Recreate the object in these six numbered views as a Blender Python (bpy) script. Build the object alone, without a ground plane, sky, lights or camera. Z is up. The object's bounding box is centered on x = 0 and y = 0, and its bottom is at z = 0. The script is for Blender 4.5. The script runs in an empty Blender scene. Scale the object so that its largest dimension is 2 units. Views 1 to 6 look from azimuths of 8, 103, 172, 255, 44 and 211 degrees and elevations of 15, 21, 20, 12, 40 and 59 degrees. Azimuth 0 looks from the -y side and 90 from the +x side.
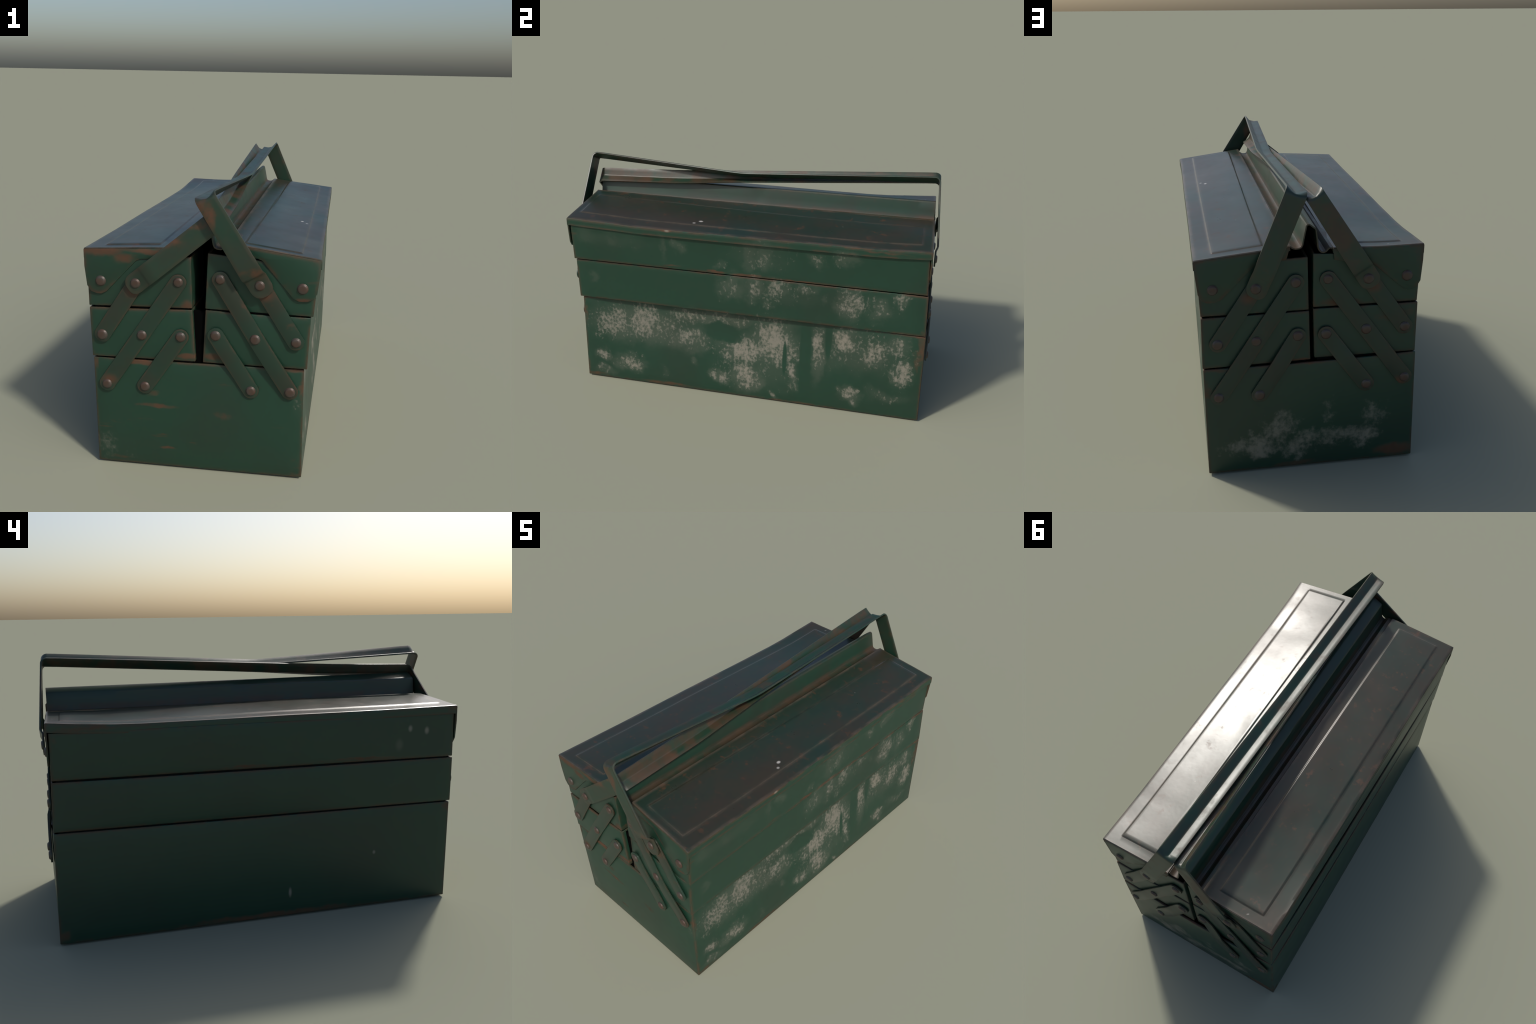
"""Old green cantilever toolbox: base box, four folding trays, two lids, a centre ridge,
two crossed strap handles, link arms and rivets.  Every mesh keeps its origin at the world origin,
so Object coordinates are metres in the frame of the whole box."""
import bpy, bmesh, math, random
from mathutils import Vector, noise

random.seed(7)
SHEET = 0.007

# ------------------------------------------------------------------ node helpers
class Nodes:
    def __init__(self, name):
        self.mat = bpy.data.materials.new(name)
        self.mat.use_nodes = True
        self.t = self.mat.node_tree
        self.t.nodes.clear()
        self.coord = self.n("ShaderNodeTexCoord").outputs["Object"]
        sep = self.n("ShaderNodeSeparateXYZ")
        self.link(self.coord, sep.inputs[0])
        self.x, self.y, self.z = sep.outputs
    def n(self, kind, **kw):
        node = self.t.nodes.new(kind)
        for k, v in kw.items():
            setattr(node, k, v)
        return node
    def link(self, a, b):
        self.t.links.new(a, b)
    def put(self, sock, v):
        if hasattr(v, "is_linked"):
            self.link(v, sock)
        else:
            sock.default_value = v
    def math(self, op, a, b=0.0, c=None, clamp=False):
        m = self.n("ShaderNodeMath", operation=op, use_clamp=clamp)
        self.put(m.inputs[0], a); self.put(m.inputs[1], b)
        if c is not None:
            self.put(m.inputs[2], c)
        return m.outputs[0]
    def mul(self, a, b): return self.math("MULTIPLY", a, b)
    def add(self, a, b): return self.math("ADD", a, b)
    def sub(self, a, b): return self.math("SUBTRACT", a, b)
    def step(self, v, lo, hi, a=0.0, b=1.0):
        m = self.n("ShaderNodeMapRange", interpolation_type="SMOOTHSTEP")
        self.put(m.inputs[0], v)
        for i, q in enumerate((lo, hi, a, b)):
            self.put(m.inputs[i + 1], q)
        return m.outputs[0]
    def noise(self, scale, detail=4.0, rough=0.55, stretch=(1, 1, 1), offset=(0, 0, 0), dist=0.0):
        mp = self.n("ShaderNodeMapping")
        mp.inputs["Scale"].default_value = stretch
        mp.inputs["Location"].default_value = offset
        self.link(self.coord, mp.inputs[0])
        t = self.n("ShaderNodeTexNoise")
        t.inputs["Scale"].default_value = scale
        t.inputs["Detail"].default_value = detail
        t.inputs["Roughness"].default_value = rough
        t.inputs["Distortion"].default_value = dist
        self.link(mp.outputs[0], t.inputs[0])
        return t.outputs[0]
    def mix(self, f, a, b):
        m = self.n("ShaderNodeMix", data_type="RGBA")
        self.put(m.inputs[0], f)
        for i, v in ((6, a), (7, b)):
            if isinstance(v, tuple):
                m.inputs[i].default_value = (*v, 1)
            else:
                self.link(v, m.inputs[i])
        return m.outputs[2]
    def blob(self, u, v, cu, cv, ru, rv, soft=0.5):
        """soft ellipse mask in two coordinates"""
        du = self.math("DIVIDE", self.sub(u, cu), ru)
        dv = self.math("DIVIDE", self.sub(v, cv), rv)
        r = self.math("SQRT", self.add(self.mul(du, du), self.mul(dv, dv)))
        return self.step(r, 1.0 + soft * 0.5, 1.0 - soft)
    def edges(self, radius, lo=0.01, hi=0.12):
        """1 near sheet edges, where paint has worn through"""
        bv = self.n("ShaderNodeBevel", samples=4)
        bv.inputs["Radius"].default_value = radius
        g = self.n("ShaderNodeNewGeometry")
        d = self.n("ShaderNodeVectorMath", operation="DOT_PRODUCT")
        self.link(bv.outputs[0], d.inputs[0]); self.link(g.outputs["Normal"], d.inputs[1])
        return self.step(self.sub(1.0, d.outputs["Value"]), lo, hi)
    def finish(self, color, rough, bump=None, bump_strength=0.2, bump_dist=0.004, metal=0.0, spec=0.5, coat=0.0):
        p = self.n("ShaderNodeBsdfPrincipled")
        self.put(p.inputs["Base Color"], (*color, 1) if isinstance(color, tuple) else color)
        self.put(p.inputs["Roughness"], rough)
        self.put(p.inputs["Metallic"], metal)
        self.put(p.inputs["Specular IOR Level"], spec)
        if coat:
            self.put(p.inputs["Coat Weight"], coat)
            p.inputs["Coat Roughness"].default_value = 0.25
        if bump is not None:
            b = self.n("ShaderNodeBump")
            b.inputs["Strength"].default_value = bump_strength
            b.inputs["Distance"].default_value = bump_dist
            self.link(bump, b.inputs["Height"])
            self.link(b.outputs[0], p.inputs["Normal"])
        o = self.n("ShaderNodeOutputMaterial")
        self.link(p.outputs[0], o.inputs[0])
        return self.mat

GREEN = (0.0108, 0.0435, 0.0255)
GREEN_WORN = (0.0150, 0.0360, 0.0225)
RUST = (0.105, 0.040, 0.017)
RUST_DARK = (0.046, 0.026, 0.016)
CHALK = (0.270, 0.240, 0.188)

def paint_base(n):
    """enamel that has faded unevenly"""
    broad = n.noise(2.2, 3, 0.5, offset=(3, 1, 7))
    col = n.mix(n.mul(n.step(broad, 0.42, 0.68), 0.75), GREEN, GREEN_WORN)
    return col

def add_rust(n, col, edge_amount=1.0, spot=0.66, radius=0.012):
    e = n.edges(radius, 0.004, 0.07)
    broken = n.step(n.noise(11, 5, 0.65, offset=(9, 2, 4)), 0.36, 0.56)
    edge = n.mul(n.mul(e, broken), edge_amount)
    spots = n.step(n.noise(5.5, 6, 0.7, stretch=(1, 0.6, 1), offset=(1, 8, 3)), spot, spot + 0.09)
    rustcol = n.mix(n.noise(30, 4), RUST_DARK, RUST)
    m = n.math("MAXIMUM", edge, n.mul(spots, 0.7), clamp=True)
    return n.mix(m, col, rustcol), m

def side_paint():
    """walls of base and trays: green enamel, chalky scuffed patches, rust at edges"""
    n = Nodes("painted_steel_walls")
    col = paint_base(n)
    col, rustmask = add_rust(n, col, 1.0, 0.67, 0.019)
    # rust bleeding from seams, pivots and knocked corners
    fray = n.noise(16, 5, 0.65, offset=(2, 7, 5))
    jx = n.add(n.x, n.mul(n.sub(n.noise(10, 4, 0.6, offset=(3, 0, 8)), 0.5), 0.10))
    jy = n.add(n.y, n.mul(n.sub(n.noise(10, 4, 0.6, offset=(5, 0, 8)), 0.5), 0.12))
    jz = n.add(n.z, n.mul(n.sub(n.noise(10, 4, 0.6, offset=(8, 3, 1)), 0.5), 0.035))
    def bleed(spec, U, V, where):
        out = None
        for cu, cv, ru, rv, w in spec:
            b = n.mul(n.blob(U, V, cu, cv, ru * 1.25, rv * 1.25, 0.9), w)
            out = b if out is None else n.math("MAXIMUM", out, b)
        return n.mul(n.step(n.add(out, n.mul(n.sub(fray, 0.5), 1.2)), 0.25, 0.95), n.mul(where, n.step(out, 0.0, 0.25)))
    front = n.step(n.y, -0.90, -0.915); rear = n.step(n.y, 0.915, 0.93)
    side = n.step(n.x, 0.385, 0.40); far = n.step(n.x, -0.445, -0.455)
    bl = bleed([(-.41, .975, .10, .020, 1.), (-.32, .952, .05, .022, 1.), (-.22, .985, .10, .012, .9), (-.26, .494, .09, .014, 1.), (-.06, .535, .04, .014, 1.),
                (.05, .543, .05, .016, 1.), (-.05, .765, .035, .022, .9), (-.18, .300, .10, .012, .8), (.09, .275, .04, .02, .6), (-.15, .095, .05, .008, .8),
                (.40, .500, .06, .012, .8), (.43, .42, .012, .06, .7), (.42, .815, .04, .01, .7), (-.22, .36, .03, .02, .6), (.45, .90, .04, .01, .5)], jx, jz, front)
    br = bleed([(-.40, .045, .10, .030, .9), (-.38, .695, .07, .035, .8), (-.14, .765, .08, .020, .9), (-.45, .955, .03, .05, .6), (.02, .515, .12, .012, .8),
                (.38, .505, .08, .012, .8), (.05, .02, .10, .015, .7)], jx, jz, rear)
    bs = bleed([(.02, .752, .08, .009, 1.), (-.13, .756, .05, .008, .9), (-.38, .765, .06, .007, .7), (.30, .745, .15, .006, .8), (-.92, .06, .014, .06, .5), (-.88, .02, .08, .014, .7),
                (-.45, .02, .20, .010, .7), (.95, .40, .02, .14, .7), (.30, .012, .25, .008, .6), (.60, .965, .10, .01, .7), (-.40, .965, .05, .01, .8), (.75, .95, .15, .008, .6)], jy, jz, side)
    bf = bleed([(-.45, .755, .20, .010, .8), (.10, .755, .12, .008, .8), (.0, .02, .45, .016, .8), (.80, .97, .14, .012, .8), (-.93, .48, .03, .03, .8)], jy, jz, far)
    stain = n.math("MAXIMUM", n.math("MAXIMUM", bl, br), n.math("MAXIMUM", bs, bf), clamp=True)
    col = n.mix(n.mul(stain, 0.8), col, n.mix(n.noise(22, 4, 0.6, offset=(1, 1, 4)), (0.060, 0.030, 0.016), (0.125, 0.046, 0.018)))
    rustmask = n.math("MAXIMUM", rustmask, stain)
    # chalky patches on the +x wall: clumps with ragged borders and fine broken grain
    wall = n.step(n.x, 0.385, 0.40)
    wu = n.add(n.y, n.mul(n.sub(n.noise(9, 4, 0.65, offset=(6, 0, 0)), 0.5), 0.16))
    wv = n.add(n.z, n.mul(n.sub(n.noise(9, 4, 0.65, offset=(0, 6, 3)), 0.5), 0.16))
    def region(spec, U, V):
        out = None
        for cu, cv, ru, rv, w in spec:
            b = n.mul(n.blob(U, V, cu, cv, ru * 1.28, rv * 1.28, 0.9), w)
            out = b if out is None else n.math("MAXIMUM", out, b)
        return out
    base = region([(-0.45, 0.36, 0.42, 0.13, .50), (0.62, 0.37, 0.32, 0.14, .55), (0.10, 0.22, 0.22, 0.20, .55), (-0.61, 0.37, 0.27, 0.12, .92), (-0.83, 0.15, 0.05, 0.04, .9), (-0.67, 0.12, 0.10, 0.06, .9),
                   (-0.33, 0.31, 0.15, 0.08, .85), (-0.20, 0.46, 0.31, 0.05, .8), (0.00, 0.29, 0.14, 0.09, 1.),
                   (-0.13, 0.11, 0.06, 0.04, .9), (0.03, 0.13, 0.10, 0.08, 1.), (-0.27, 0.19, 0.03, 0.02, .6),
                   (0.18, 0.35, 0.14, 0.15, 1.), (0.10, 0.10, 0.06, 0.05, .95), (0.29, 0.18, 0.04, 0.08, .9),
                   (0.42, 0.34, 0.042, 0.16, .9), (0.57, 0.42, 0.08, 0.09, 1.), (0.72, 0.37, 0.08, 0.08, .9),
                   (0.83, 0.42, 0.07, 0.08, .8), (0.88, 0.27, 0.06, 0.08, .9), (0.60, 0.10, 0.055, 0.05, 1.),
                   (0.80, 0.13, 0.13, 0.04, .5), (0.19, 0.03, 0.025, 0.025, .9), (-0.82, 0.05, 0.07, 0.03, .6),
                   (-0.45, 0.08, 0.03, 0.05, .4)], wu, wv)
    clean = n.math("MAXIMUM", n.blob(wu, wv, -0.11, 0.38, 0.12, 0.06, 0.4),
                   n.math("MAXIMUM", n.blob(n.y, n.z, 0.353, 0.30, 0.030, 0.35, 0.3),
                          n.math("MAXIMUM", n.blob(n.y, n.z, 0.475, 0.43, 0.018, 0.13, 0.4), n.blob(n.y, n.z, 0.24, 0.27, 0.012, 0.10, 0.5))))
    base = n.mul(base, n.sub(1.0, clean))
    tray = region([(0.18, 0.66, 0.30, 0.08, .40), (0.66, 0.64, 0.20, 0.09, .42), (-0.05, 0.67, 0.08, 0.08, .75), (0.07, 0.67, 0.06, 0.08, .8), (0.19, 0.69, 0.08, 0.05, .7), (0.15, 0.60, 0.03, 0.03, .6),
                   (0.35, 0.71, 0.06, 0.04, .65), (0.45, 0.65, 0.03, 0.04, .5), (0.58, 0.64, 0.07, 0.09, .85), (0.73, 0.62, 0.05, 0.07, .7),
                   (0.83, 0.69, 0.04, 0.04, .65), (-0.84, 0.65, 0.03, 0.04, .5)], wu, wv)
    top = region([(0.10, 0.86, 0.18, 0.09, .42), (-0.70, 0.88, 0.28, 0.06, .36), (-0.86, 0.89, 0.08, 0.05, .5), (-0.72, 0.88, 0.05, 0.05, .5), (-0.43, 0.87, 0.02, 0.07, .5), (-0.34, 0.88, 0.04, 0.04, .6),
                  (0.05, 0.85, 0.05, 0.09, .6), (-0.11, 0.80, 0.02, 0.03, .5), (0.13, 0.86, 0.07, 0.08, .7), (0.39, 0.88, 0.05, 0.04, .55),
                  (0.55, 0.90, 0.08, 0.04, .65), (-0.57, 0.87, 0.03, 0.04, .35)], wu, wv)
    clumps = n.noise(8, 4, 0.65, stretch=(1, 1, 0.5), offset=(4, 0, 2))
    grain = n.noise(62, 4, 0.62, stretch=(1, 1, 0.85))
    allr = n.math("MAXIMUM", base, n.math("MAXIMUM", tray, top))
    dens = n.add(n.mul(allr, 0.78), n.mul(n.sub(clumps, 0.5), 1.0))
    dens = n.add(dens, n.mul(n.sub(grain, 0.5), 1.45))
    streak = n.step(n.noise(26, 3, 0.6, stretch=(1, 1, 0.14), offset=(0, 3, 5)), 0.54, 0.70)
    dens = n.sub(dens, n.mul(streak, 0.30))
    dens = n.sub(dens, n.mul(n.mul(n.step(n.y, -0.128, -0.142), n.step(n.z, 0.52, 0.53)), n.step(n.z, 0.75, 0.74, 0.0, 0.5)))
    scuff = n.mul(n.step(dens, 0.34, 0.98), n.mul(wall, n.step(allr, 0.02, 0.3)))
    film = n.mul(n.mul(n.step(allr, 0.1, 0.9), 0.20), wall)
    scuff = n.math("MAXIMUM", scuff, film)
    # lighter scuffs low on the +y end wall, and thin ones at the -y end
    endw = n.step(n.y, 0.93, 0.945)
    wx = n.add(n.x, n.mul(n.sub(n.noise(9, 4, 0.65, offset=(6, 0, 0)), 0.5), 0.12))
    def region2(spec):
        out = None
        for cu, cv, ru, rv, w in spec:
            b = n.mul(n.blob(wx, wv, cu, cv, ru * 1.35, rv * 1.35, 0.9), w)
            out = b if out is None else n.math("MAXIMUM", out, b)
        return out
    er = region2([(0.18, 0.13, 0.17, 0.05, 1.), (0.11, 0.20, 0.07, 0.07, .8), (0.05, 0.09, 0.09, 0.06, .9), (-0.06, 0.14, 0.09, 0.05, .85),
                  (-0.20, 0.14, 0.12, 0.04, .7), (-0.30, 0.22, 0.06, 0.07, .6), (-0.08, 0.27, 0.06, 0.06, .45)])
    clumps2 = n.noise(10, 4, 0.6, offset=(4, 9, 2))
    ed = n.add(n.mul(er, 0.72), n.add(n.mul(n.sub(clumps2, 0.5), 1.6), n.mul(n.sub(grain, 0.5), 0.9)))
    scuff2 = n.mul(n.step(ed, 0.20, 0.85), n.mul(endw, n.step(er, 0.02, 0.3)))
    fr = region2([(-0.42, 0.10, 0.05, 0.07, 1.), (0.22, 0.08, 0.07, 0.03, .5), (-0.33, 0.05, 0.05, 0.03, .6)])
    fd = n.add(n.mul(fr, 0.60), n.add(n.mul(n.sub(clumps2, 0.5), 1.2), n.mul(n.sub(grain, 0.5), 1.0)))
    scuff3 = n.mul(n.mul(n.step(fd, 0.35, 1.2), 0.55), n.mul(n.step(n.y, -0.905, -0.92), n.step(fr, 0.02, 0.4)))
    # single chips of pale paint
    chip = None
    for cu, cv, ru, rv, U, where in ((.044, .278, .010, .010, n.y, side), (-.393, .964, .014, .006, n.y, side), (-.712, .886, .011, .016, n.y, far), (-.80, .872, .012, .018, n.y, far),
                                     (-.541, .280, .008, .010, n.y, far), (-.107, .123, .008, .024, n.y, far), (-.657, .81, .02, .03, n.y, n.mul(far, .25))):
        b = n.mul(n.blob(U, n.z, cu, cv, ru, rv, 0.8), where)
        chip = b if chip is None else n.math("MAXIMUM", chip, b)
    sm = n.math("MAXIMUM", scuff, n.math("MAXIMUM", n.mul(scuff2, 0.78), n.math("MAXIMUM", scuff3, n.mul(chip, 0.9))), clamp=True)
    chalk = n.mix(n.noise(11, 3, offset=(2, 2, 2)), (0.190, 0.182, 0.152), CHALK)
    col = n.mix(n.mul(sm, 0.85), col, chalk)
    # horizontal rust scrapes on the -y end of the base
    scr = n.noise(7, 4, 0.6, stretch=(0.6, 1, 3.5), offset=(5, 0, 1))
    scr = n.mul(n.step(scr, 0.66, 0.80), n.step(n.y, -0.905, -0.92))
    col = n.mix(n.mul(scr, 0.65), col, RUST)
    rough = n.add(n.mul(n.math("MAXIMUM", sm, rustmask), 0.35), n.add(0.36, n.mul(n.noise(8, 3), 0.10)))
    bump = n.add(n.noise(3.0, 2), n.mul(n.noise(45, 4), 0.06))
    return n.finish(col, rough, bump, 0.12, 0.02)

def lid_paint():
    """lid tops: enamel browned by handling and weather, rust freckles, dusty"""
    n = Nodes("weathered_lid_top")
    broad = n.noise(3.2, 5, 0.6, offset=(1, 4, 0), stretch=(1, 0.7, 1))
    col = n.mix(n.step(broad, 0.36, 0.68), (0.0155, 0.0310, 0.0205), (0.0330, 0.0275, 0.0175))
    fre = n.noise(20, 6, 0.7, offset=(7, 1, 0))
    freck = n.mul(n.step(fre, 0.56, 0.66), n.step(n.noise(4, 3, offset=(2, 0, 0)), 0.34, 0.58))
    col = n.mix(n.mul(freck, 0.42), col, (0.110, 0.042, 0.018))
    e = n.mul(n.edges(0.018, 0.0015, 0.03), n.step(n.noise(9, 5, 0.6), 0.32, 0.60))
    col = n.mix(n.mul(e, 0.65), col, n.mix(n.noise(20, 3), (0.085, 0.050, 0.036), (0.150, 0.115, 0.085)))
    fleck = n.step(n.noise(34, 2, 0.5, offset=(0, 3, 9), stretch=(1, .8, 1)), 0.775, 0.80)
    col = n.mix(n.mul(fleck, 0.5), col, (0.30, 0.28, 0.25))
    fl = n.math("MAXIMUM", n.blob(n.x, n.y, .354, -.245, .008, .012, .6), n.mul(n.blob(n.x, n.y, .379, -.275, .007, .009, .6), .7))
    col = n.mix(n.mul(fl, 0.9), col, (0.42, 0.40, 0.37))
    rough = n.add(0.225, n.add(n.mul(n.noise(6, 5, 0.6, offset=(3, 3, 0)), 0.16), n.mul(freck, 0.05)))
    bump = n.add(n.noise(7, 3, 0.5), n.mul(n.noise(60, 4, 0.6), 0.10))
    return n.finish(col, rough, bump, 0.045, 0.012, spec=0.5)

def strap_paint(name, rust_at, rough0=0.33, gutter=False):
    n = Nodes(name)
    col = n.mix(n.step(n.noise(3.5, 3), 0.4, 0.65), (0.0110, 0.0385, 0.0225), (0.0185, 0.0320, 0.0200))
    patches = n.step(n.noise(7, 5, 0.65, offset=(2, 6, 1)), rust_at - .04, rust_at + 0.20)
    patches = n.mul(patches, n.step(n.y, -.968, -.945, 0.22, 1.0))      # the front legs kept their paint
    wob = n.mul(n.sub(n.noise(12, 4, 0.6, offset=(3, 5, 1)), 0.5), 0.09)
    knock = None                                   # bare knocked spots near the front bend and along the leg edge
    for cx, cz, rx, rz in ((-.005, 1.190, .05, .040), (.045, 1.150, .022, .06), (-.02, 1.115, .06, .022), (-.12, 1.035, .06, .018), (.215, .925, .05, .018)):
        b = n.blob(n.add(n.x, wob), n.add(n.z, wob), cx, cz, rx, rz, 1.0)
        knock = b if knock is None else n.math("MAXIMUM", knock, b)
    knock = n.mul(knock, n.mul(n.step(n.y, -.94, -.96), n.step(n.noise(13, 4, 0.6, offset=(1, 2, 9)), 0.34, 0.56)))
    patches = n.math("MAXIMUM", patches, knock)
    if gutter:
        low = n.mul(n.step(n.z, 1.036, 1.014), n.step(n.noise(10, 4, 0.6, offset=(5, 5, 0)), 0.30, 0.56))
        patches = n.math("MAXIMUM", patches, n.mul(low, 0.85))
    e = n.mul(n.edges(0.022, 0.006, 0.10), n.step(n.noise(9, 4, 0.6), 0.34, 0.54))
    m = n.math("MAXIMUM", patches, n.mul(e, 0.7), clamp=True)
    rc = n.mix(n.noise(16, 4, 0.6, offset=(0, 1, 1)), (0.034, 0.025, 0.015), (0.088, 0.036, 0.016))
    col = n.mix(n.mul(m, 0.8), col, rc)
    col = n.mix(n.mul(knock, 0.7), col, (0.110, 0.042, 0.018))
    rough = n.add(rough0, n.add(n.mul(m, 0.12), n.mul(n.noise(9, 3), 0.08)))
    return n.finish(col, rough, n.noise(18, 4, 0.6), 0.10, 0.004, spec=0.6)

def arm_paint():
    n = Nodes("worn_arm_steel")
    col = n.mix(n.step(n.noise(4, 3), 0.38, 0.62), (0.0155, 0.0370, 0.0235), (0.0235, 0.0320, 0.0210))
    p = n.step(n.noise(8, 5, 0.65, offset=(4, 4, 4)), 0.60, 0.72)
    e = n.mul(n.edges(0.015, 0.008, 0.12), n.step(n.noise(12, 4), 0.38, 0.58))
    ear = None
    for cx, cz, sgn in ((-.285, .812, -1), (.268, .830, -1), (.232, .812, 1), (-.270, .828, 1), (-.405, .41, -1), (-.40, .39, 1)):
        b = n.mul(n.blob(n.add(n.x, n.mul(n.sub(n.noise(14, 4), .5), .05)), n.z, cx, cz, .035, .026, .9), n.step(n.mul(n.y, sgn), .5, .6))
        ear = b if ear is None else n.math("MAXIMUM", ear, b)
    m = n.math("MAXIMUM", n.math("MAXIMUM", n.mul(p, .6), ear), n.mul(e, 0.6), clamp=True)
    col = n.mix(n.mul(m, 0.7), col, (0.110, 0.038, 0.017))
    return n.finish(col, n.add(0.36, n.mul(m, 0.2)), n.noise(25, 4), 0.10, 0.003)

def rivet_steel():
    n = Nodes("tarnished_rivet_steel")
    col = n.mix(n.step(n.noise(16, 3), 0.36, 0.64), (0.066, 0.058, 0.049), (0.070, 0.042, 0.030))
    return n.finish(col, n.add(0.34, n.mul(n.noise(40, 3), 0.15)), n.noise(90, 3), 0.08, 0.002, metal=0.15)

def dark_steel():
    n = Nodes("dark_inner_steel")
    return n.finish(n.mix(n.noise(12, 4), (0.006, 0.008, 0.006), (0.014, 0.010, 0.007)), 0.6, spec=0.3)
DARK = dark_steel()
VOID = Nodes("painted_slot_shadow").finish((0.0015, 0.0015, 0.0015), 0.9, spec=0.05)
WALL, TOP, ARM, RIVET = side_paint(), lid_paint(), arm_paint(), rivet_steel()
STRAP = strap_paint("painted_strap_steel", 0.49)
STRAP_RUSTY = strap_paint("rusted_strap_steel", 0.42)
RIDGE = strap_paint("painted_ridge_steel", 0.66, 0.36, True)

# ------------------------------------------------------------------ object helpers
root = bpy.data.objects.new("toolbox", None)
bpy.context.scene.collection.objects.link(root)
root.empty_display_size = 0.2
root["label"] = "old green folding metal toolbox with two crossed handles"
root["category"] = "toolbox"

made = []
def obj_from_bm(name, bm, mats, parent=root, smooth_angle=40, mods=()):
    bmesh.ops.recalc_face_normals(bm, faces=bm.faces)
    me = bpy.data.meshes.new(name)
    bm.to_mesh(me); bm.free()
    for m in mats if isinstance(mats, (list, tuple)) else [mats]:
        me.materials.append(m)
    o = bpy.data.objects.new(name, me)
    bpy.context.scene.collection.objects.link(o)
    o.parent = parent
    for kind, kw in mods:
        md = o.modifiers.new(kind.lower(), kind)
        for k, v in kw.items():
            setattr(md, k, v)
    made.append((o, smooth_angle))
    return o

def apply_all():
    bpy.context.view_layer.update()
    dg = bpy.context.evaluated_depsgraph_get()
    baked = {}
    for o, ang in made:
        if o.modifiers:
            baked[o] = bpy.data.meshes.new_from_object(o.evaluated_get(dg))
    for o, me in baked.items():
        o.modifiers.clear()
        o.data = me
    done = set()
    for o, ang in made:
        me = o.data
        if me in done:
            continue
        done.add(me)
        bm = bmesh.new(); bm.from_mesh(me)
        for f in bm.faces: f.smooth = True
        for e in bm.edges:
            e.smooth = len(e.link_faces) != 2 or e.calc_face_angle(0) < math.radians(ang)
        bm.to_mesh(me); bm.free()

def lerp(a, b, t): return a + (b - a) * t
def smooth(t): t = max(0, min(1, t)); return t * t * (3 - 2 * t)
def curve(keys, v):
    """piecewise interpolation through (v, value) keys, values may be tuples"""
    if v <= keys[0][0]: return keys[0][1]
    for (a, A), (b, B) in zip(keys, keys[1:]):
        if v <= b:
            t = (v - a) / (b - a)
            if isinstance(A, tuple): return tuple(lerp(p, q, t) for p, q in zip(A, B))
            return lerp(A, B, t)
    return keys[-1][1]

# ------------------------------------------------------------------ base and trays
def pillow(u, v, amp, cu=0.5, cv=0.5, top=0.0):
    """smooth dent or bulge of a wall: zero along the corners, 'top' of it left at the free rim"""
    k = math.log(.5) / math.log(cu)
    fu = math.sin(math.pi * max(u, 0) ** k) if 0 < u < 1 else 0
    q = math.log(.5) / math.log(cv)
    fv = math.sin(math.pi * max(v, 0) ** q * (1 - top * .5)) if v > 0 else 0
    return amp * fu ** .85 * fv

def open_box(name, low, high, mat, wall=0.010, bevel=0.006, parent=root, bulge=None):
    """sheet steel box without a top; low/high: corners in the order -y-x, -y+x, +y+x, +y-x.
    bulge: per wall (front, +x, back, -x) the settings of a pillow, positive outwards"""
    bm = bmesh.new()
    lo = [Vector(p) for p in low]; hi = [Vector(p) for p in high]
    out = [Vector((0, -1, 0)), Vector((1, 0, 0)), Vector((0, 1, 0)), Vector((-1, 0, 0))]
    nv = 8
    bottoms = []
    for i in range(4):
        j = (i + 1) % 4
        nu = 14 if i % 2 == 0 else 28
        grid = []
        for iv in range(nv + 1):
            row = []
            for iu in range(nu + 1):
                u, v = iu / nu, iv / nv
                p = lo[i].lerp(lo[j], u).lerp(hi[i].lerp(hi[j], u), v)
                if bulge and bulge[i]:
                    p = p + out[i] * pillow(u, v, *bulge[i])
                row.append(bm.verts.new(p))
            grid.append(row)
        bottoms.append(grid[0])
        for r0, r1 in zip(grid, grid[1:]):
            for k in range(nu):
                bm.faces.new((r0[k], r0[k + 1], r1[k + 1], r1[k]))
    ring = [v for g in bottoms for v in g[:-1]]
    bmesh.ops.remove_doubles(bm, verts=bm.verts, dist=1e-5)
    edge = [e for e in bm.edges if len(e.link_faces) == 1 and all(abs(v.co.z - lerp(lo[0].z, lo[2].z, .5)) < .02 for v in e.verts)]
    bmesh.ops.contextual_create(bm, geom=edge)
    bmesh.ops.recalc_face_normals(bm, faces=bm.faces)
    f = min(bm.faces, key=lambda f: f.calc_center_median().z)
    if f.normal.z > 0:
        bmesh.ops.reverse_faces(bm, faces=bm.faces)
    return obj_from_bm(name, bm, mat, parent, 35,
        [("SOLIDIFY", dict(thickness=wall, offset=-1)),
         ("BEVEL", dict(width=bevel, segments=3, limit_method="ANGLE", angle_limit=math.radians(40)))])

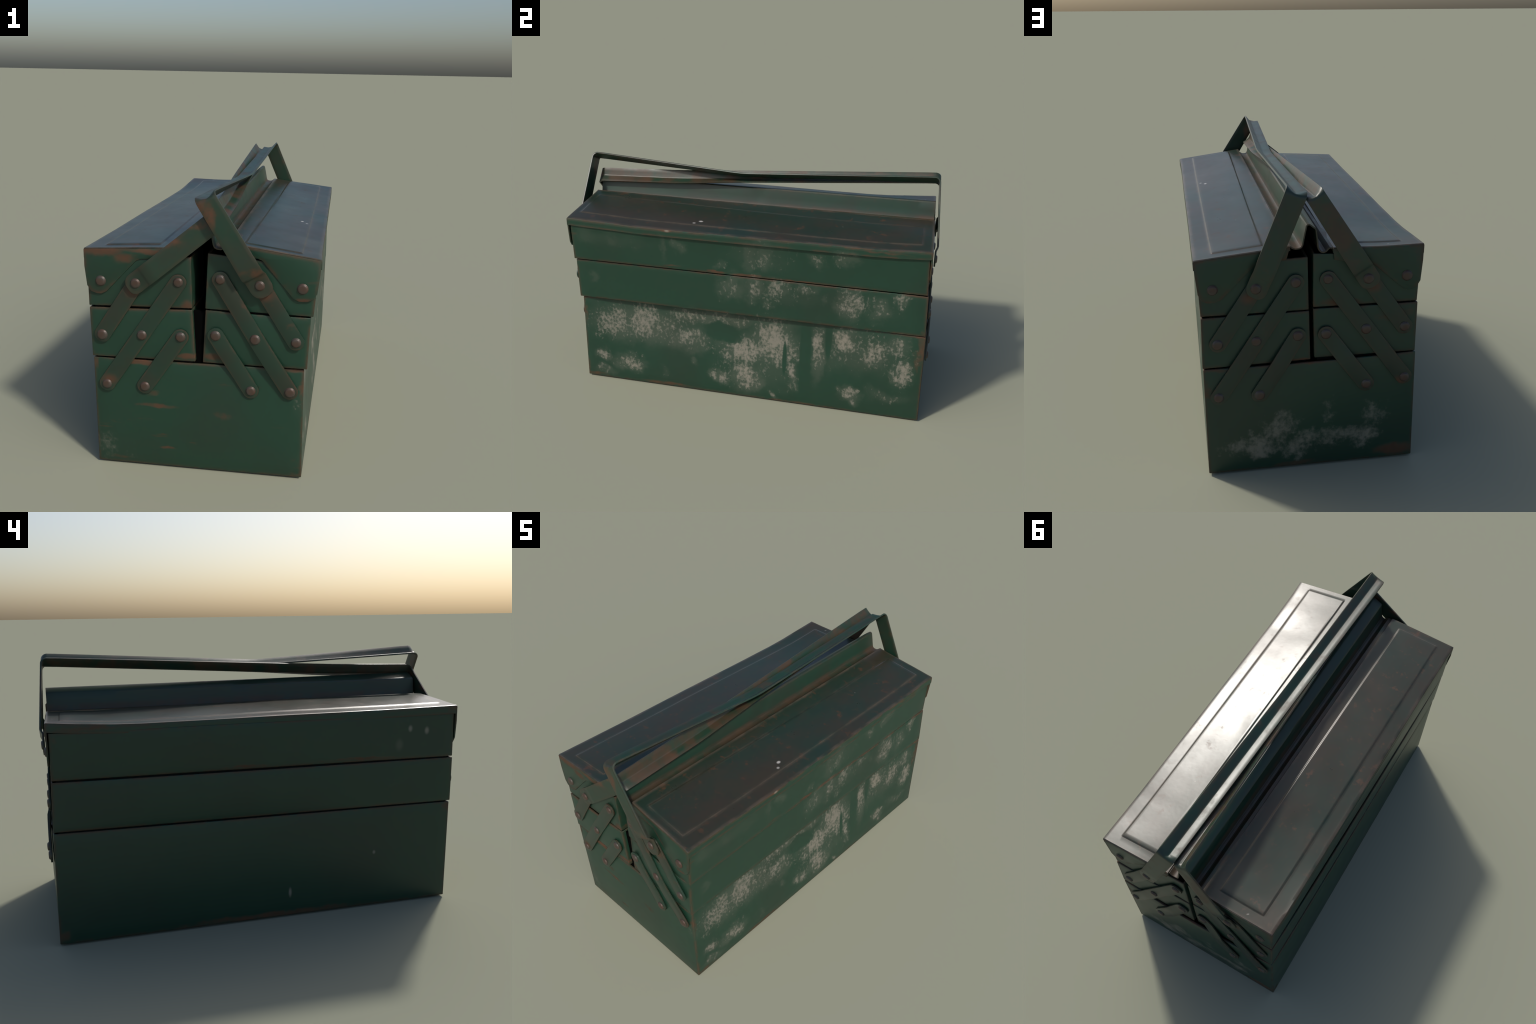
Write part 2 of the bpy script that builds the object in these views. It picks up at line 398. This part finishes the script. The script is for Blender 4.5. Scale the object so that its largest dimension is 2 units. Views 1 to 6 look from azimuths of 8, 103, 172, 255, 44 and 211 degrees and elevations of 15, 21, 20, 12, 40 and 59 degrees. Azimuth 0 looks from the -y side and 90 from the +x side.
base_low = [(-.468, -.938, .006), (.438, -.930, .006), (.426, .976, .006), (-.475, .967, .006)]
base_high = [(-.470, -.945, .503), (.434, -.926, .508), (.431, .973, .506), (-.469, .960, .516)]
BULGE = {"base": ((.013, .47, .45, .35), (-.030, .395, .67, .8), (.0165, .53, .52, .6), (.009, .36, .5, .4)),
         "lower": ((.009, .5, .5, .5), None, (.002, .5, .5, .5), (.013, .40, .5, .5)),
         "lower+": ((.016, .5, .5, .5), (-.002, .45, .5, .7), (.002, .5, .5, .5), None),
         "upper": ((.009, .5, .5, .5), None, (.002, .5, .5, .5), (.010, .38, .5, .6)),
         "upper+": ((.009, .5, .5, .5), (-.006, .5, .5, .5), (.002, .5, .5, .5), None)}
base = open_box("base_box", base_low, base_high, WALL, 0.012, 0.006, bulge=BULGE["base"])
foot_low = [(-.450, -.920, 0), (.418, -.912, 0), (.408, .958, 0), (-.457, .949, 0)]
bm = bmesh.new()
a = [bm.verts.new(p) for p in foot_low]; b = [bm.verts.new((x, y, .012)) for x, y, z in foot_low]
bm.faces.new(a); bm.faces.new(b)
for i in range(4): bm.faces.new((a[i], a[(i+1) % 4], b[(i+1) % 4], b[i]))
obj_from_bm("bottom_pan", bm, WALL, base, 35, [("BEVEL", dict(width=.003, segments=2))])

mid_p = ([(.006, -.937, .511), (.446, -.937, .515), (.433, .971, .511), (-.014, .968, .518)],
         [(.018, -.938, .746), (.454, -.938, .741), (.431, .965, .732), (-.008, .963, .736)])
mid_m = ([(-.473, -.948, .510), (-.024, -.946, .516), (-.031, .962, .521), (-.466, .960, .521)],
         [(-.478, -.948, .730), (-.036, -.946, .744), (-.025, .957, .741), (-.467, .954, .742)])
top_p = ([(.018, -.944, .753), (.464, -.944, .748), (.431, .961, .738), (-.007, .960, .740)],
         [(.029, -.944, .990), (.480, -.942, .955), (.441, .954, .950), (-.002, .955, .966)])
top_m = ([(-.480, -.946, .737), (-.036, -.946, .751), (-.025, .954, .747), (-.464, .952, .748)],
         [(-.483, -.944, .955), (-.041, -.945, .969), (-.024, .953, .978), (-.470, .950, .955)])
def lip(lo, parent):
    """the inset skirt under a tray that nests into the box below"""
    ins = .016
    c = sum((Vector(p) for p in lo), Vector()) / 4
    ring = [Vector((x - (.052 if x > .4 else ins) * math.copysign(1, x - c.x), y - (ins + .004) * math.copysign(1, y - c.y), z)) for x, y, z in lo]
    bm = bmesh.new()
    a = [bm.verts.new(p + Vector((0, 0, -.022))) for p in ring]; b = [bm.verts.new(p + Vector((0, 0, .004))) for p in ring]
    for i in range(4):
        bm.faces.new((a[i], a[(i + 1) % 4], b[(i + 1) % 4], b[i]))
    bm.faces.new(a); bm.faces.new(b)
    obj_from_bm("nesting_lip", bm, DARK, parent, 35)
for key, (lo, hi) in (("lower+", mid_p), ("lower", mid_m), ("upper+", top_p), ("upper", top_m)):
    t = open_box("lower_tray" if key[0] == "l" else "upper_tray", lo, hi, WALL, 0.010, 0.005, bulge=BULGE[key])
    lip(lo, t)
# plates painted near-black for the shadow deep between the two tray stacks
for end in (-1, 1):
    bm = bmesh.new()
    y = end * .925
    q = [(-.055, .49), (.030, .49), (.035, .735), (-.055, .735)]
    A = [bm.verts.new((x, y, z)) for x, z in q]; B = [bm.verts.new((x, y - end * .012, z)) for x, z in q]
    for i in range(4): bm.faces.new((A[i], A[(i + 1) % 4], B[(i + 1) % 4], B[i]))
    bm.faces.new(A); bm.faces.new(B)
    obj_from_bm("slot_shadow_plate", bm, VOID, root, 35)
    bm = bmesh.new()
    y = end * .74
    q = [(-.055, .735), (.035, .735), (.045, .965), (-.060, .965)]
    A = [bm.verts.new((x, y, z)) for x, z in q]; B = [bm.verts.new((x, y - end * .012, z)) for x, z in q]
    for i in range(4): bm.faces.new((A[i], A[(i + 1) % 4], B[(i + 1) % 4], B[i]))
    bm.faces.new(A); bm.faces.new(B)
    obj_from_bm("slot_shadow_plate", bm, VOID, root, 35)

def face_y(x, z, end):
    """y of the end wall at a point (end -1: front, +1: back), bulge included"""
    i0, i1 = (0, 1) if end < 0 else (3, 2)
    if z < .505: lo, hi, key = base_low, base_high, "base"
    elif z < .745: lo, hi, key = (*mid_p, "lower+") if x > 0 else (*mid_m, "lower")
    else: lo, hi, key = (*top_p, "upper+") if x > 0 else (*top_m, "upper")
    def row(r):
        A, B = r[i0], r[i1]
        t = max(0, min(1, (x - A[0]) / (B[0] - A[0])))
        return lerp(A[1], B[1], t), t
    zl, zh = lo[i0][2], hi[i0][2]
    v = max(0, min(1, (z - zl) / (zh - zl)))
    (ya, u), (yb, _) = row(lo), row(hi)
    u = u if end < 0 else 1 - u
    return lerp(ya, yb, v) + end * pillow(u, v, *BULGE[key][0 if end < 0 else 2])

# ------------------------------------------------------------------ lids
LIDS = {
    +1: dict(outer=[(-.954, (.490, .991)), (-.83, (.484, .984)), (-.72, (.481, .980)), (-.58, (.478, .973)),
                    (-.31, (.474, .970)), (.05, (.467, .969)), (.42, (.460, .968)), (.67, (.456, .967)),
                    (.80, (.454, .970)), (.964, (.451, .978))],
             inner=[(-.954, (.112, 1.043)), (-.57, (.103, 1.038)), (-.23, (.096, 1.033)), (.43, (.083, 1.026)), (.964, (.070, 1.020))],
             panel=((.178, .408), (.174, .375)), panel_y=(-.912, .908), sag=(.0075, .35, .5), ding=(.24, .10), y=(-.955, .965),
             plate={-1: [(.485, .93), (.476, .850), (.462, .826), (.440, .815), (.405, .813), (.380, .824), (.252, .974), (.235, .981), (.118, .985)],
                    +1: [(.448, .93), (.438, .835), (.424, .808), (.402, .797), (.372, .797), (.346, .808), (.215, .942), (.198, .950), (.085, .962)]}),
    -1: dict(outer=[(-.954, (-.490, .988)), (-.58, (-.486, .984)), (-.11, (-.483, .983)), (.27, (-.480, .980)),
                    (.57, (-.479, .979)), (.68, (-.479, .982)), (.83, (-.480, .991)), (.962, (-.477, 1.001))],
             inner=[(-.954, (-.111, 1.010)), (-.24, (-.109, 1.010)), (.4, (-.106, 1.004)), (.75, (-.104, .998)), (.962, (-.102, 1.002))],
             panel=((-.178, -.409), (-.170, -.396)), panel_y=(-.905, .902), sag=(.007, .62, .32), ding=(-.30, .45), y=(-.956, .962),
             plate={-1: [(-.490, .912), (-.481, .828), (-.464, .803), (-.440, .795), (-.420, .795), (-.398, .806), (-.268, .944), (-.250, .952), (-.112, .962)],
                    +1: [(-.476, .93), (-.470, .842), (-.456, .816), (-.440, .806), (-.415, .804), (-.396, .814), (-.280, .915), (-.262, .925), (-.108, .950)]}),
}
def make_lid(s):
    d = LIDS[s]
    y0, y1 = d["y"]
    rim = .037
    fil = [(0, 0), (.0012, .0022), (.0038, .0038)]            # outer edge rounding: (inward, up)
    # y stations: even spacing, denser across the ends of the raised panel
    ys = [lerp(y0, y1, i / 72) for i in range(73)]
    for e, w in ((d["panel_y"][0], 1), (d["panel_y"][1], -1)):
        ys += [e - .0045, e - .0015, e + .0015, e + .0045]
    ys = sorted(y for y in ys if y0 < y < y1)
    ys = [y0, y0 + .0015, y0 + .004] + [y for y in ys if y0 + .008 < y < y1 - .008] + [y1 - .004, y1 - .0015, y1]
    rows, top_rows = [], []
    bm = bmesh.new()
    for y in ys:
        ox, oz = curve(d["outer"], y); ix, iz = curve(d["inner"], y)
        t = (y - y0) / (y1 - y0)
        p0 = lerp(d["panel"][0][0], d["panel"][1][0], t); p1 = lerp(d["panel"][0][1], d["panel"][1][1], t)
        enddist = min(y - y0, y1 - y)
        edrop = .0035 * (1 - smooth(enddist / .004)) if enddist < .004 else 0
        pend = smooth((min(y - d["panel_y"][0], d["panel_y"][1] - y) + .0045) / .009)
        prof = [(ox, oz - rim - .0038), (ox, oz - rim * .5), (ox, oz - .0042)]
        prof += [(ox - s * .0012, oz - .0014), (ox - s * .004, oz)]
        xs = [lerp(ox - s * .004, ix, k / 30) for k in range(1, 30)]
        for q in (p0, p1):
            xs += [q + dx for dx in (-.0045, -.0015, .0015, .0045)]
        xs = sorted(xs, key=lambda v: -abs(v))
        xs = [x for x in xs if abs(ix) + .004 < abs(x) < abs(ox) - .006]
        for x in xs:
            z = lerp(oz, iz, (x - ox) / (ix - ox))
            across = smooth((min(abs(x) - abs(p0), abs(p1) - abs(x)) + .0045) / .009)
            z += .0036 * across * pend
            q = (x - ox) / (ix - ox)
            sag = d["sag"]
            z -= sag[0] * math.sin(math.pi * q) * math.exp(-((y - sag[1]) / sag[2]) ** 2)
            z -= .0012 * math.exp(-((x - d["ding"][0]) / .05) ** 2 - ((y - d["ding"][1]) / .06) ** 2)
            z += .0016 * (noise.noise(Vector((x * 5, y * 3, s * 3.0))))
            prof.append((x, z))
        prof += [(ix + s * .0025, iz), (ix + s * .0005, iz - .002), (ix, iz - .006), (ix, iz - .018)]
        rows.append([bm.verts.new((x, y, z - (edrop if z > oz - .02 else 0))) for x, z in prof])
    for r0, r1 in zip(rows, rows[1:]):
        for k in range(len(r0) - 1):
            f = bm.faces.new((r0[k], r0[k + 1], r1[k + 1], r1[k]))
            f.material_index = 1 if 3 <= k < len(r0) - 3 else 0
    bmesh.ops.recalc_face_normals(bm, faces=bm.faces)
    mid = rows[len(rows) // 2]
    f = mid[len(mid) // 2].link_faces[0]
    if f.normal.z < 0: bmesh.ops.reverse_faces(bm, faces=bm.faces)
    lid = obj_from_bm("lid", bm, [WALL, TOP], root, 30, [("SOLIDIFY", dict(thickness=.0055, offset=-1))])
    # the folded end plates, each with a pivot ear that reaches down the tray wall
    for end in (-1, 1):
        yo = y0 if end < 0 else y1
        ox, oz = curve(d["outer"], yo); ix, iz = curve(d["inner"], yo)
        pts = [(ix + s * .001, iz - .005), (ox - s * .0005, oz - .0045)] + d["plate"][end]
        bm = bmesh.new()
        A = [bm.verts.new((x, yo + end * .0008, z)) for x, z in pts]
        f = bm.faces.new(A)
        r = bmesh.ops.extrude_face_region(bm, geom=[f])
        for v in r["geom"]:
            if isinstance(v, bmesh.types.BMVert): v.co.y -= end * .0075
        obj_from_bm("end_plate", bm, WALL, lid, 35, [("BEVEL", dict(width=.0018, segments=2, limit_method="ANGLE", angle_limit=math.radians(50)))])
    return lid
lids = {s: make_lid(s) for s in (1, -1)}

# ------------------------------------------------------------------ centre ridge (folded hat section between the lids)
ridge_profile = [(.098, 1.006), (.082, 1.010), (.068, 1.013), (.060, 1.006), (.048, 1.002), (.034, 1.003), (.024, 1.008), (.019, 1.018),
                 (.012, 1.055), (.004, 1.094), (.001, 1.0985), (-.006, 1.100), (-.010, 1.0985), (-.031, 1.082), (-.034, 1.077),
                 (-.039, 1.040), (-.043, 1.005), (-.047, .993), (-.055, .985), (-.066, .982), (-.076, .986), (-.084, .995),
                 (-.091, 1.000), (-.103, .997), (-.135, .990)]
bm = bmesh.new()
rows = []
for i in range(61):
    y = lerp(-.954, .957, i / 60)
    t = (y + .95) / 1.907
    sh = lerp(.035, 0, t); zs = lerp(.009, 0, t)
    row = []
    for x, z in ridge_profile:
        g = math.exp(-((y + .01) ** 2) / .00035 - ((z - 1.058) ** 2) / .00022)
        dent = .007 * g * (-1 if x > -.015 else 1)
        hold = smooth((x + .036) / .05)
        row.append(bm.verts.new((x + sh * hold + dent, y, z + zs * hold)))
    rows.append(row)
for r0, r1 in zip(rows, rows[1:]):
    for k in range(len(r0) - 1):
        bm.faces.new((r0[k], r0[k + 1], r1[k + 1], r1[k]))
obj_from_bm("centre_ridge", bm, RIDGE, root, 24, [("SOLIDIFY", dict(thickness=.006, offset=-1 if False else 0)),
            ("BEVEL", dict(width=.001, segments=1, limit_method="ANGLE", angle_limit=math.radians(60)))])

# ------------------------------------------------------------------ strap handles
def strap_profile(O, D, T, n=5):
    """edge O, fold D (rounded), edge T"""
    O, D, T = Vector(O), Vector(D), Vector(T)
    a = O.lerp(D, .86); b = D.lerp(T, .14)
    pts = [O, O.lerp(a, .5), a]
    for i in range(1, n):
        t = i / n
        pts.append(a.lerp(D, t).lerp(D.lerp(b, t), t))
    return pts + [b, b.lerp(T, .5), T]

def handle(name, mat, ends, grip, bend=.030):
    """one strap: ear, joggle, leg, bend, folded grip, bend, leg, joggle, ear.
    ends[-1/+1]: joggle line (O, T) in x,z; leg plane y; ear plane y; ear length.  grip: (y,(O),(D),(T)) stations in x,z"""
    st = []
    def leg(end):
        e = ends[end]
        g = grip[0] if end < 0 else grip[-1]
        gO, gD, gT = (Vector((p[0], 0, p[1])) for p in g[1:])
        jO, jT = (Vector((p[0], 0, p[1])) for p in e["joggle"])
        up = ((gO + gT) / 2 - (jO + jT) / 2).normalized()
        f = .45
        out = []
        yl, ye = e["leg_y"], e["ear_y"]
        # ear: rounded end below the joggle
        ear, hw = e["ear"], (jO - jT).length / 2
        c = (jO + jT) / 2; w = (jO - jT).normalized()
        n = 9
        for i in range(n + 1):
            t = i / n
            s = -ear + min(ear, hw) * (1 - math.cos(t * math.pi / 2)) * .9
            half = hw * (.14 + .86 * math.sin(t * math.pi / 2) ** .8)
            out.append((c + up * s + w * half, c + up * s, c + up * s - w * half, ye))
        out.append((c + up * -.006 + w * hw, c + up * -.006, c + up * -.006 - w * hw, ye))
        out.append((jO + up * .004, (jO + jT) / 2 + up * .004, jT + up * .004, lerp(ye, yl, .45)))
        out.append((jO + up * .016, (jO + jT) / 2 + up * .016, jT + up * .016, yl))
        tO, tT = gO - up * bend, gT - up * bend
        topy = e.get("top_y", yl)
        for i in range(1, 9):
            t = i / 8
            p, q = (jO + up * .016).lerp(tO, t), (jT + up * .016).lerp(tT, t)
            out.append((p, p.lerp(q, f), q, lerp(yl, topy, t)))
        # bend over into the grip
        for i in range(1, 8):
            a = math.pi / 2 * i / 8
            off = up * bend * math.sin(a); yy = topy - end * bend * (1 - math.cos(a))
            p, q = tO + off, tT + off
            flat = p.lerp(q, f); dip = tO.lerp(tO, 0) + (gD - gO) + off
            out.append((p, flat.lerp(dip, smooth((i - 1) / 6)), q, yy))
        return out
    front, back = leg(-1), leg(1)
    def add(rec): st.append([Vector((v.x, rec[3], v.z)) for v in rec[:3]])
    for r in front: add(r)
    y0 = st[-1][0].y + .004; y1 = back[-1][3] - .004
    N = 44
    keysO = [(g[0], g[1]) for g in grip]; keysD = [(g[0], g[2]) for g in grip]; keysT = [(g[0], g[3]) for g in grip]
    for i in range(N + 1):
        y = lerp(y0, y1, i / N)
        def soft(k):
            acc = [curve(k, y + o) for o in (-.04, -.02, 0, .02, .04)]
            return tuple(sum(c[j] for c in acc) / 5 for j in (0, 1))
        rec = [Vector((soft(k)[0], 0, soft(k)[1])) for k in (keysO, keysD, keysT)]
        add((*rec, y))
    for r in reversed(back): add(r)
    bm = bmesh.new()
    rows = [[bm.verts.new(p) for p in strap_profile(*s)] for s in st]
    for r0, r1 in zip(rows, rows[1:]):
        for k in range(len(r0) - 1):
            bm.faces.new((r0[k], r0[k + 1], r1[k + 1], r1[k]))
    return obj_from_bm(name, bm, mat, root, 50, [("SOLIDIFY", dict(thickness=.0075, offset=0)),
              ("BEVEL", dict(width=.0015, segments=2, limit_method="ANGLE", angle_limit=math.radians(60)))])

handle("handle", STRAP,
       {-1: dict(joggle=((.268, .931), (.186, .885)), leg_y=-.9965, ear_y=-.974, ear=.088, top_y=-.992),
        +1: dict(joggle=((.226, .915), (.149, .874)), leg_y=.989, ear_y=.980, ear=.085, top_y=.968)},
       [(-.960, (.061, 1.251), (.029, 1.211), (-.018, 1.215)),
        (-.10, (.084, 1.198), (.049, 1.173), (.006, 1.178)),
        (.945, (.082, 1.257), (.044, 1.218), (.000, 1.225))])
handle("handle", STRAP_RUSTY,
       {-1: dict(joggle=((-.254, .922), (-.205, .850)), leg_y=-.986, ear_y=-.974, ear=.088, top_y=-.964),
        +1: dict(joggle=((-.262, .930), (-.188, .882)), leg_y=.988, ear_y=.977, ear=.085, top_y=.968)},
       [(-.945, (.028, 1.154), (.041, 1.111), (.080, 1.087)),
        (-.48, (.010, 1.169), (.028, 1.122), (.072, 1.108)),
        (-.10, (-.012, 1.189), (.012, 1.144), (.055, 1.140)),
        (.942, (-.055, 1.246), (-.028, 1.206), (.012, 1.208))])

# ------------------------------------------------------------------ link arms and rivets
FRONT = dict(A=(-.421, .851), B=(-.266, .855), C=(-.091, .864), D=(.083, .887), E=(.247, .876), F=(.417, .867),
             G=(-.421, .616), H=(-.248, .626), I=(-.083, .628), J=(.064, .643), K=(.230, .640), L=(.398, .637),
             M=(-.410, .389), N=(-.242, .391), O=(.214, .404), P=(.378, .409))
BACK = dict(A=(-.412, .867), B=(-.247, .869), C=(-.084, .870), D=(.048, .866), E=(.210, .854), F=(.380, .852),
            G=(-.412, .641), H=(-.247, .642), I=(-.078, .631), J=(.040, .634), K=(.211, .624), L=(.368, .619),
            M=(-.419, .409), N=(-.251, .395), O=(.203, .382), P=(.372, .381))
ARM_T = .0078
def make_arm(p, q, end):
    """round-ended strap from pivot p to pivot q lying on the end walls"""
    P = Vector((p[0], 0, p[1])); Q = Vector((q[0], 0, q[1]))
    d = (Q - P).normalized(); w = Vector((-d.z, 0, d.x)); r = .0345
    yp = face_y(*p, end) + end * .0015; yq = face_y(*q, end) + end * .0015
    L = (Q - P).length
    N = 22
    def need(t):
        c = P.lerp(Q, t)
        ys = [face_y((c + w * o).x, (c + w * o).z, end) for o in (-r, 0, r)]
        return (min(ys) if end < 0 else max(ys)) + end * .0012
    far = min if end < 0 else max
    raw = [need(lerp(-.12, 1.12, i / N)) for i in range(N + 1)]
    env = [far(raw[max(0, i - 2):i + 3]) for i in range(N + 1)]
    env = [sum(env[max(0, i - 3):i + 4]) / len(env[max(0, i - 3):i + 4]) for i in range(N + 1)]
    env = [far(e, q) for e, q in zip(env, raw)]
    def ylay(t):
        f = (t + .12) / 1.24 * N
        i = max(0, min(N - 1, int(f)))
        return lerp(env[i], env[i + 1], max(0, min(1, f - i)))
    # outline stations along the strap: half width shrinks to a round end
    st = []
    for i in range(9):
        a = math.pi / 2 * i / 8
        st.append((-r * .95 * math.cos(a), r * max(.12, math.sin(a))))
    st += [(L * k / 14, r) for k in range(1, 14)]
    for i in range(9):
        a = math.pi / 2 * i / 8
        st.append((L + r * .95 * math.sin(a), r * max(.12, math.cos(a))))
    bm = bmesh.new()
    under, over = [], []
    for d0, h in st:
        y = ylay(d0 / L)
        c = P + d * d0
        for rows, yy in ((under, y), (over, y + end * ARM_T)):
            rows.append([bm.verts.new(((c + w * k * h).x, yy, (c + w * k * h).z)) for k in (-1, 0, 1)])
    for rows in (under, over):
        for r0, r1 in zip(rows, rows[1:]):
            for k in (0, 1): bm.faces.new((r0[k], r0[k + 1], r1[k + 1], r1[k]))
    for k in (0, 2):
        for i in range(len(st) - 1):
            bm.faces.new((under[i][k], under[i + 1][k], over[i + 1][k], over[i][k]))
    for i in (0, -1):
        for k in (0, 1):
            bm.faces.new((under[i][k], under[i][k + 1], over[i][k + 1], over[i][k]))
    obj_from_bm("link_arm", bm, ARM, root, 40, [("BEVEL", dict(width=.002, segments=2, limit_method="ANGLE", angle_limit=math.radians(60)))])
    return [ylay(t) + end * ARM_T for t in (0, .5, 1)]

rivet_mesh = None
def make_rivet(x, z, y, end):
    """low domed head with a thin collar"""
    global rivet_mesh
    if rivet_mesh is None:
        bm = bmesh.new()
        prof = [(.0228, -.006), (.0228, .0012), (.0210, .0024), (.0200, .0048), (.0178, .0070), (.0130, .0082), (.0060, .0086)]
        rows = [[bm.verts.new((r * math.cos(a), -h, r * math.sin(a))) for a in (2 * math.pi * k / 28 for k in range(28))] for r, h in prof]
        for r0, r1 in zip(rows, rows[1:]):
            for k in range(28):
                bm.faces.new((r0[k], r0[(k + 1) % 28], r1[(k + 1) % 28], r1[k]))
        bm.faces.new(rows[-1])
        o = obj_from_bm("rivet", bm, RIVET, root, 50)
        rivet_mesh = o.data
    else:
        o = bpy.data.objects.new("rivet", rivet_mesh)
        bpy.context.scene.collection.objects.link(o); o.parent = root
    o.location = (x, y, z)
    o.rotation_euler = (random.uniform(-.05, .05), random.uniform(0, 6.28), math.pi if end > 0 else 0)
    k = random.uniform(.90, 1.02)
    o.scale = (k, 1, k)

for end, R in ((-1, FRONT), (1, BACK)):
    ytop = {}
    for chain in ("BG", "CHM", "IN", "EL", "DKP", "JO"):
        ya, ym, yb = make_arm(R[chain[0]], R[chain[-1]], end)
        ytop[chain[0]], ytop[chain[-1]] = ya, yb
        if len(chain) == 3: ytop[chain[1]] = ym
    ytop["B"] = -.977 if end < 0 else .980
    ytop["E"] = -.977 if end < 0 else .983
    ytop["A"] = LIDS[-1]["y"][0 if end < 0 else 1] + end * .001
    ytop["F"] = LIDS[+1]["y"][0 if end < 0 else 1] + end * .001
    for k, (x, z) in R.items():
        make_rivet(x, z, ytop[k], end)

apply_all()
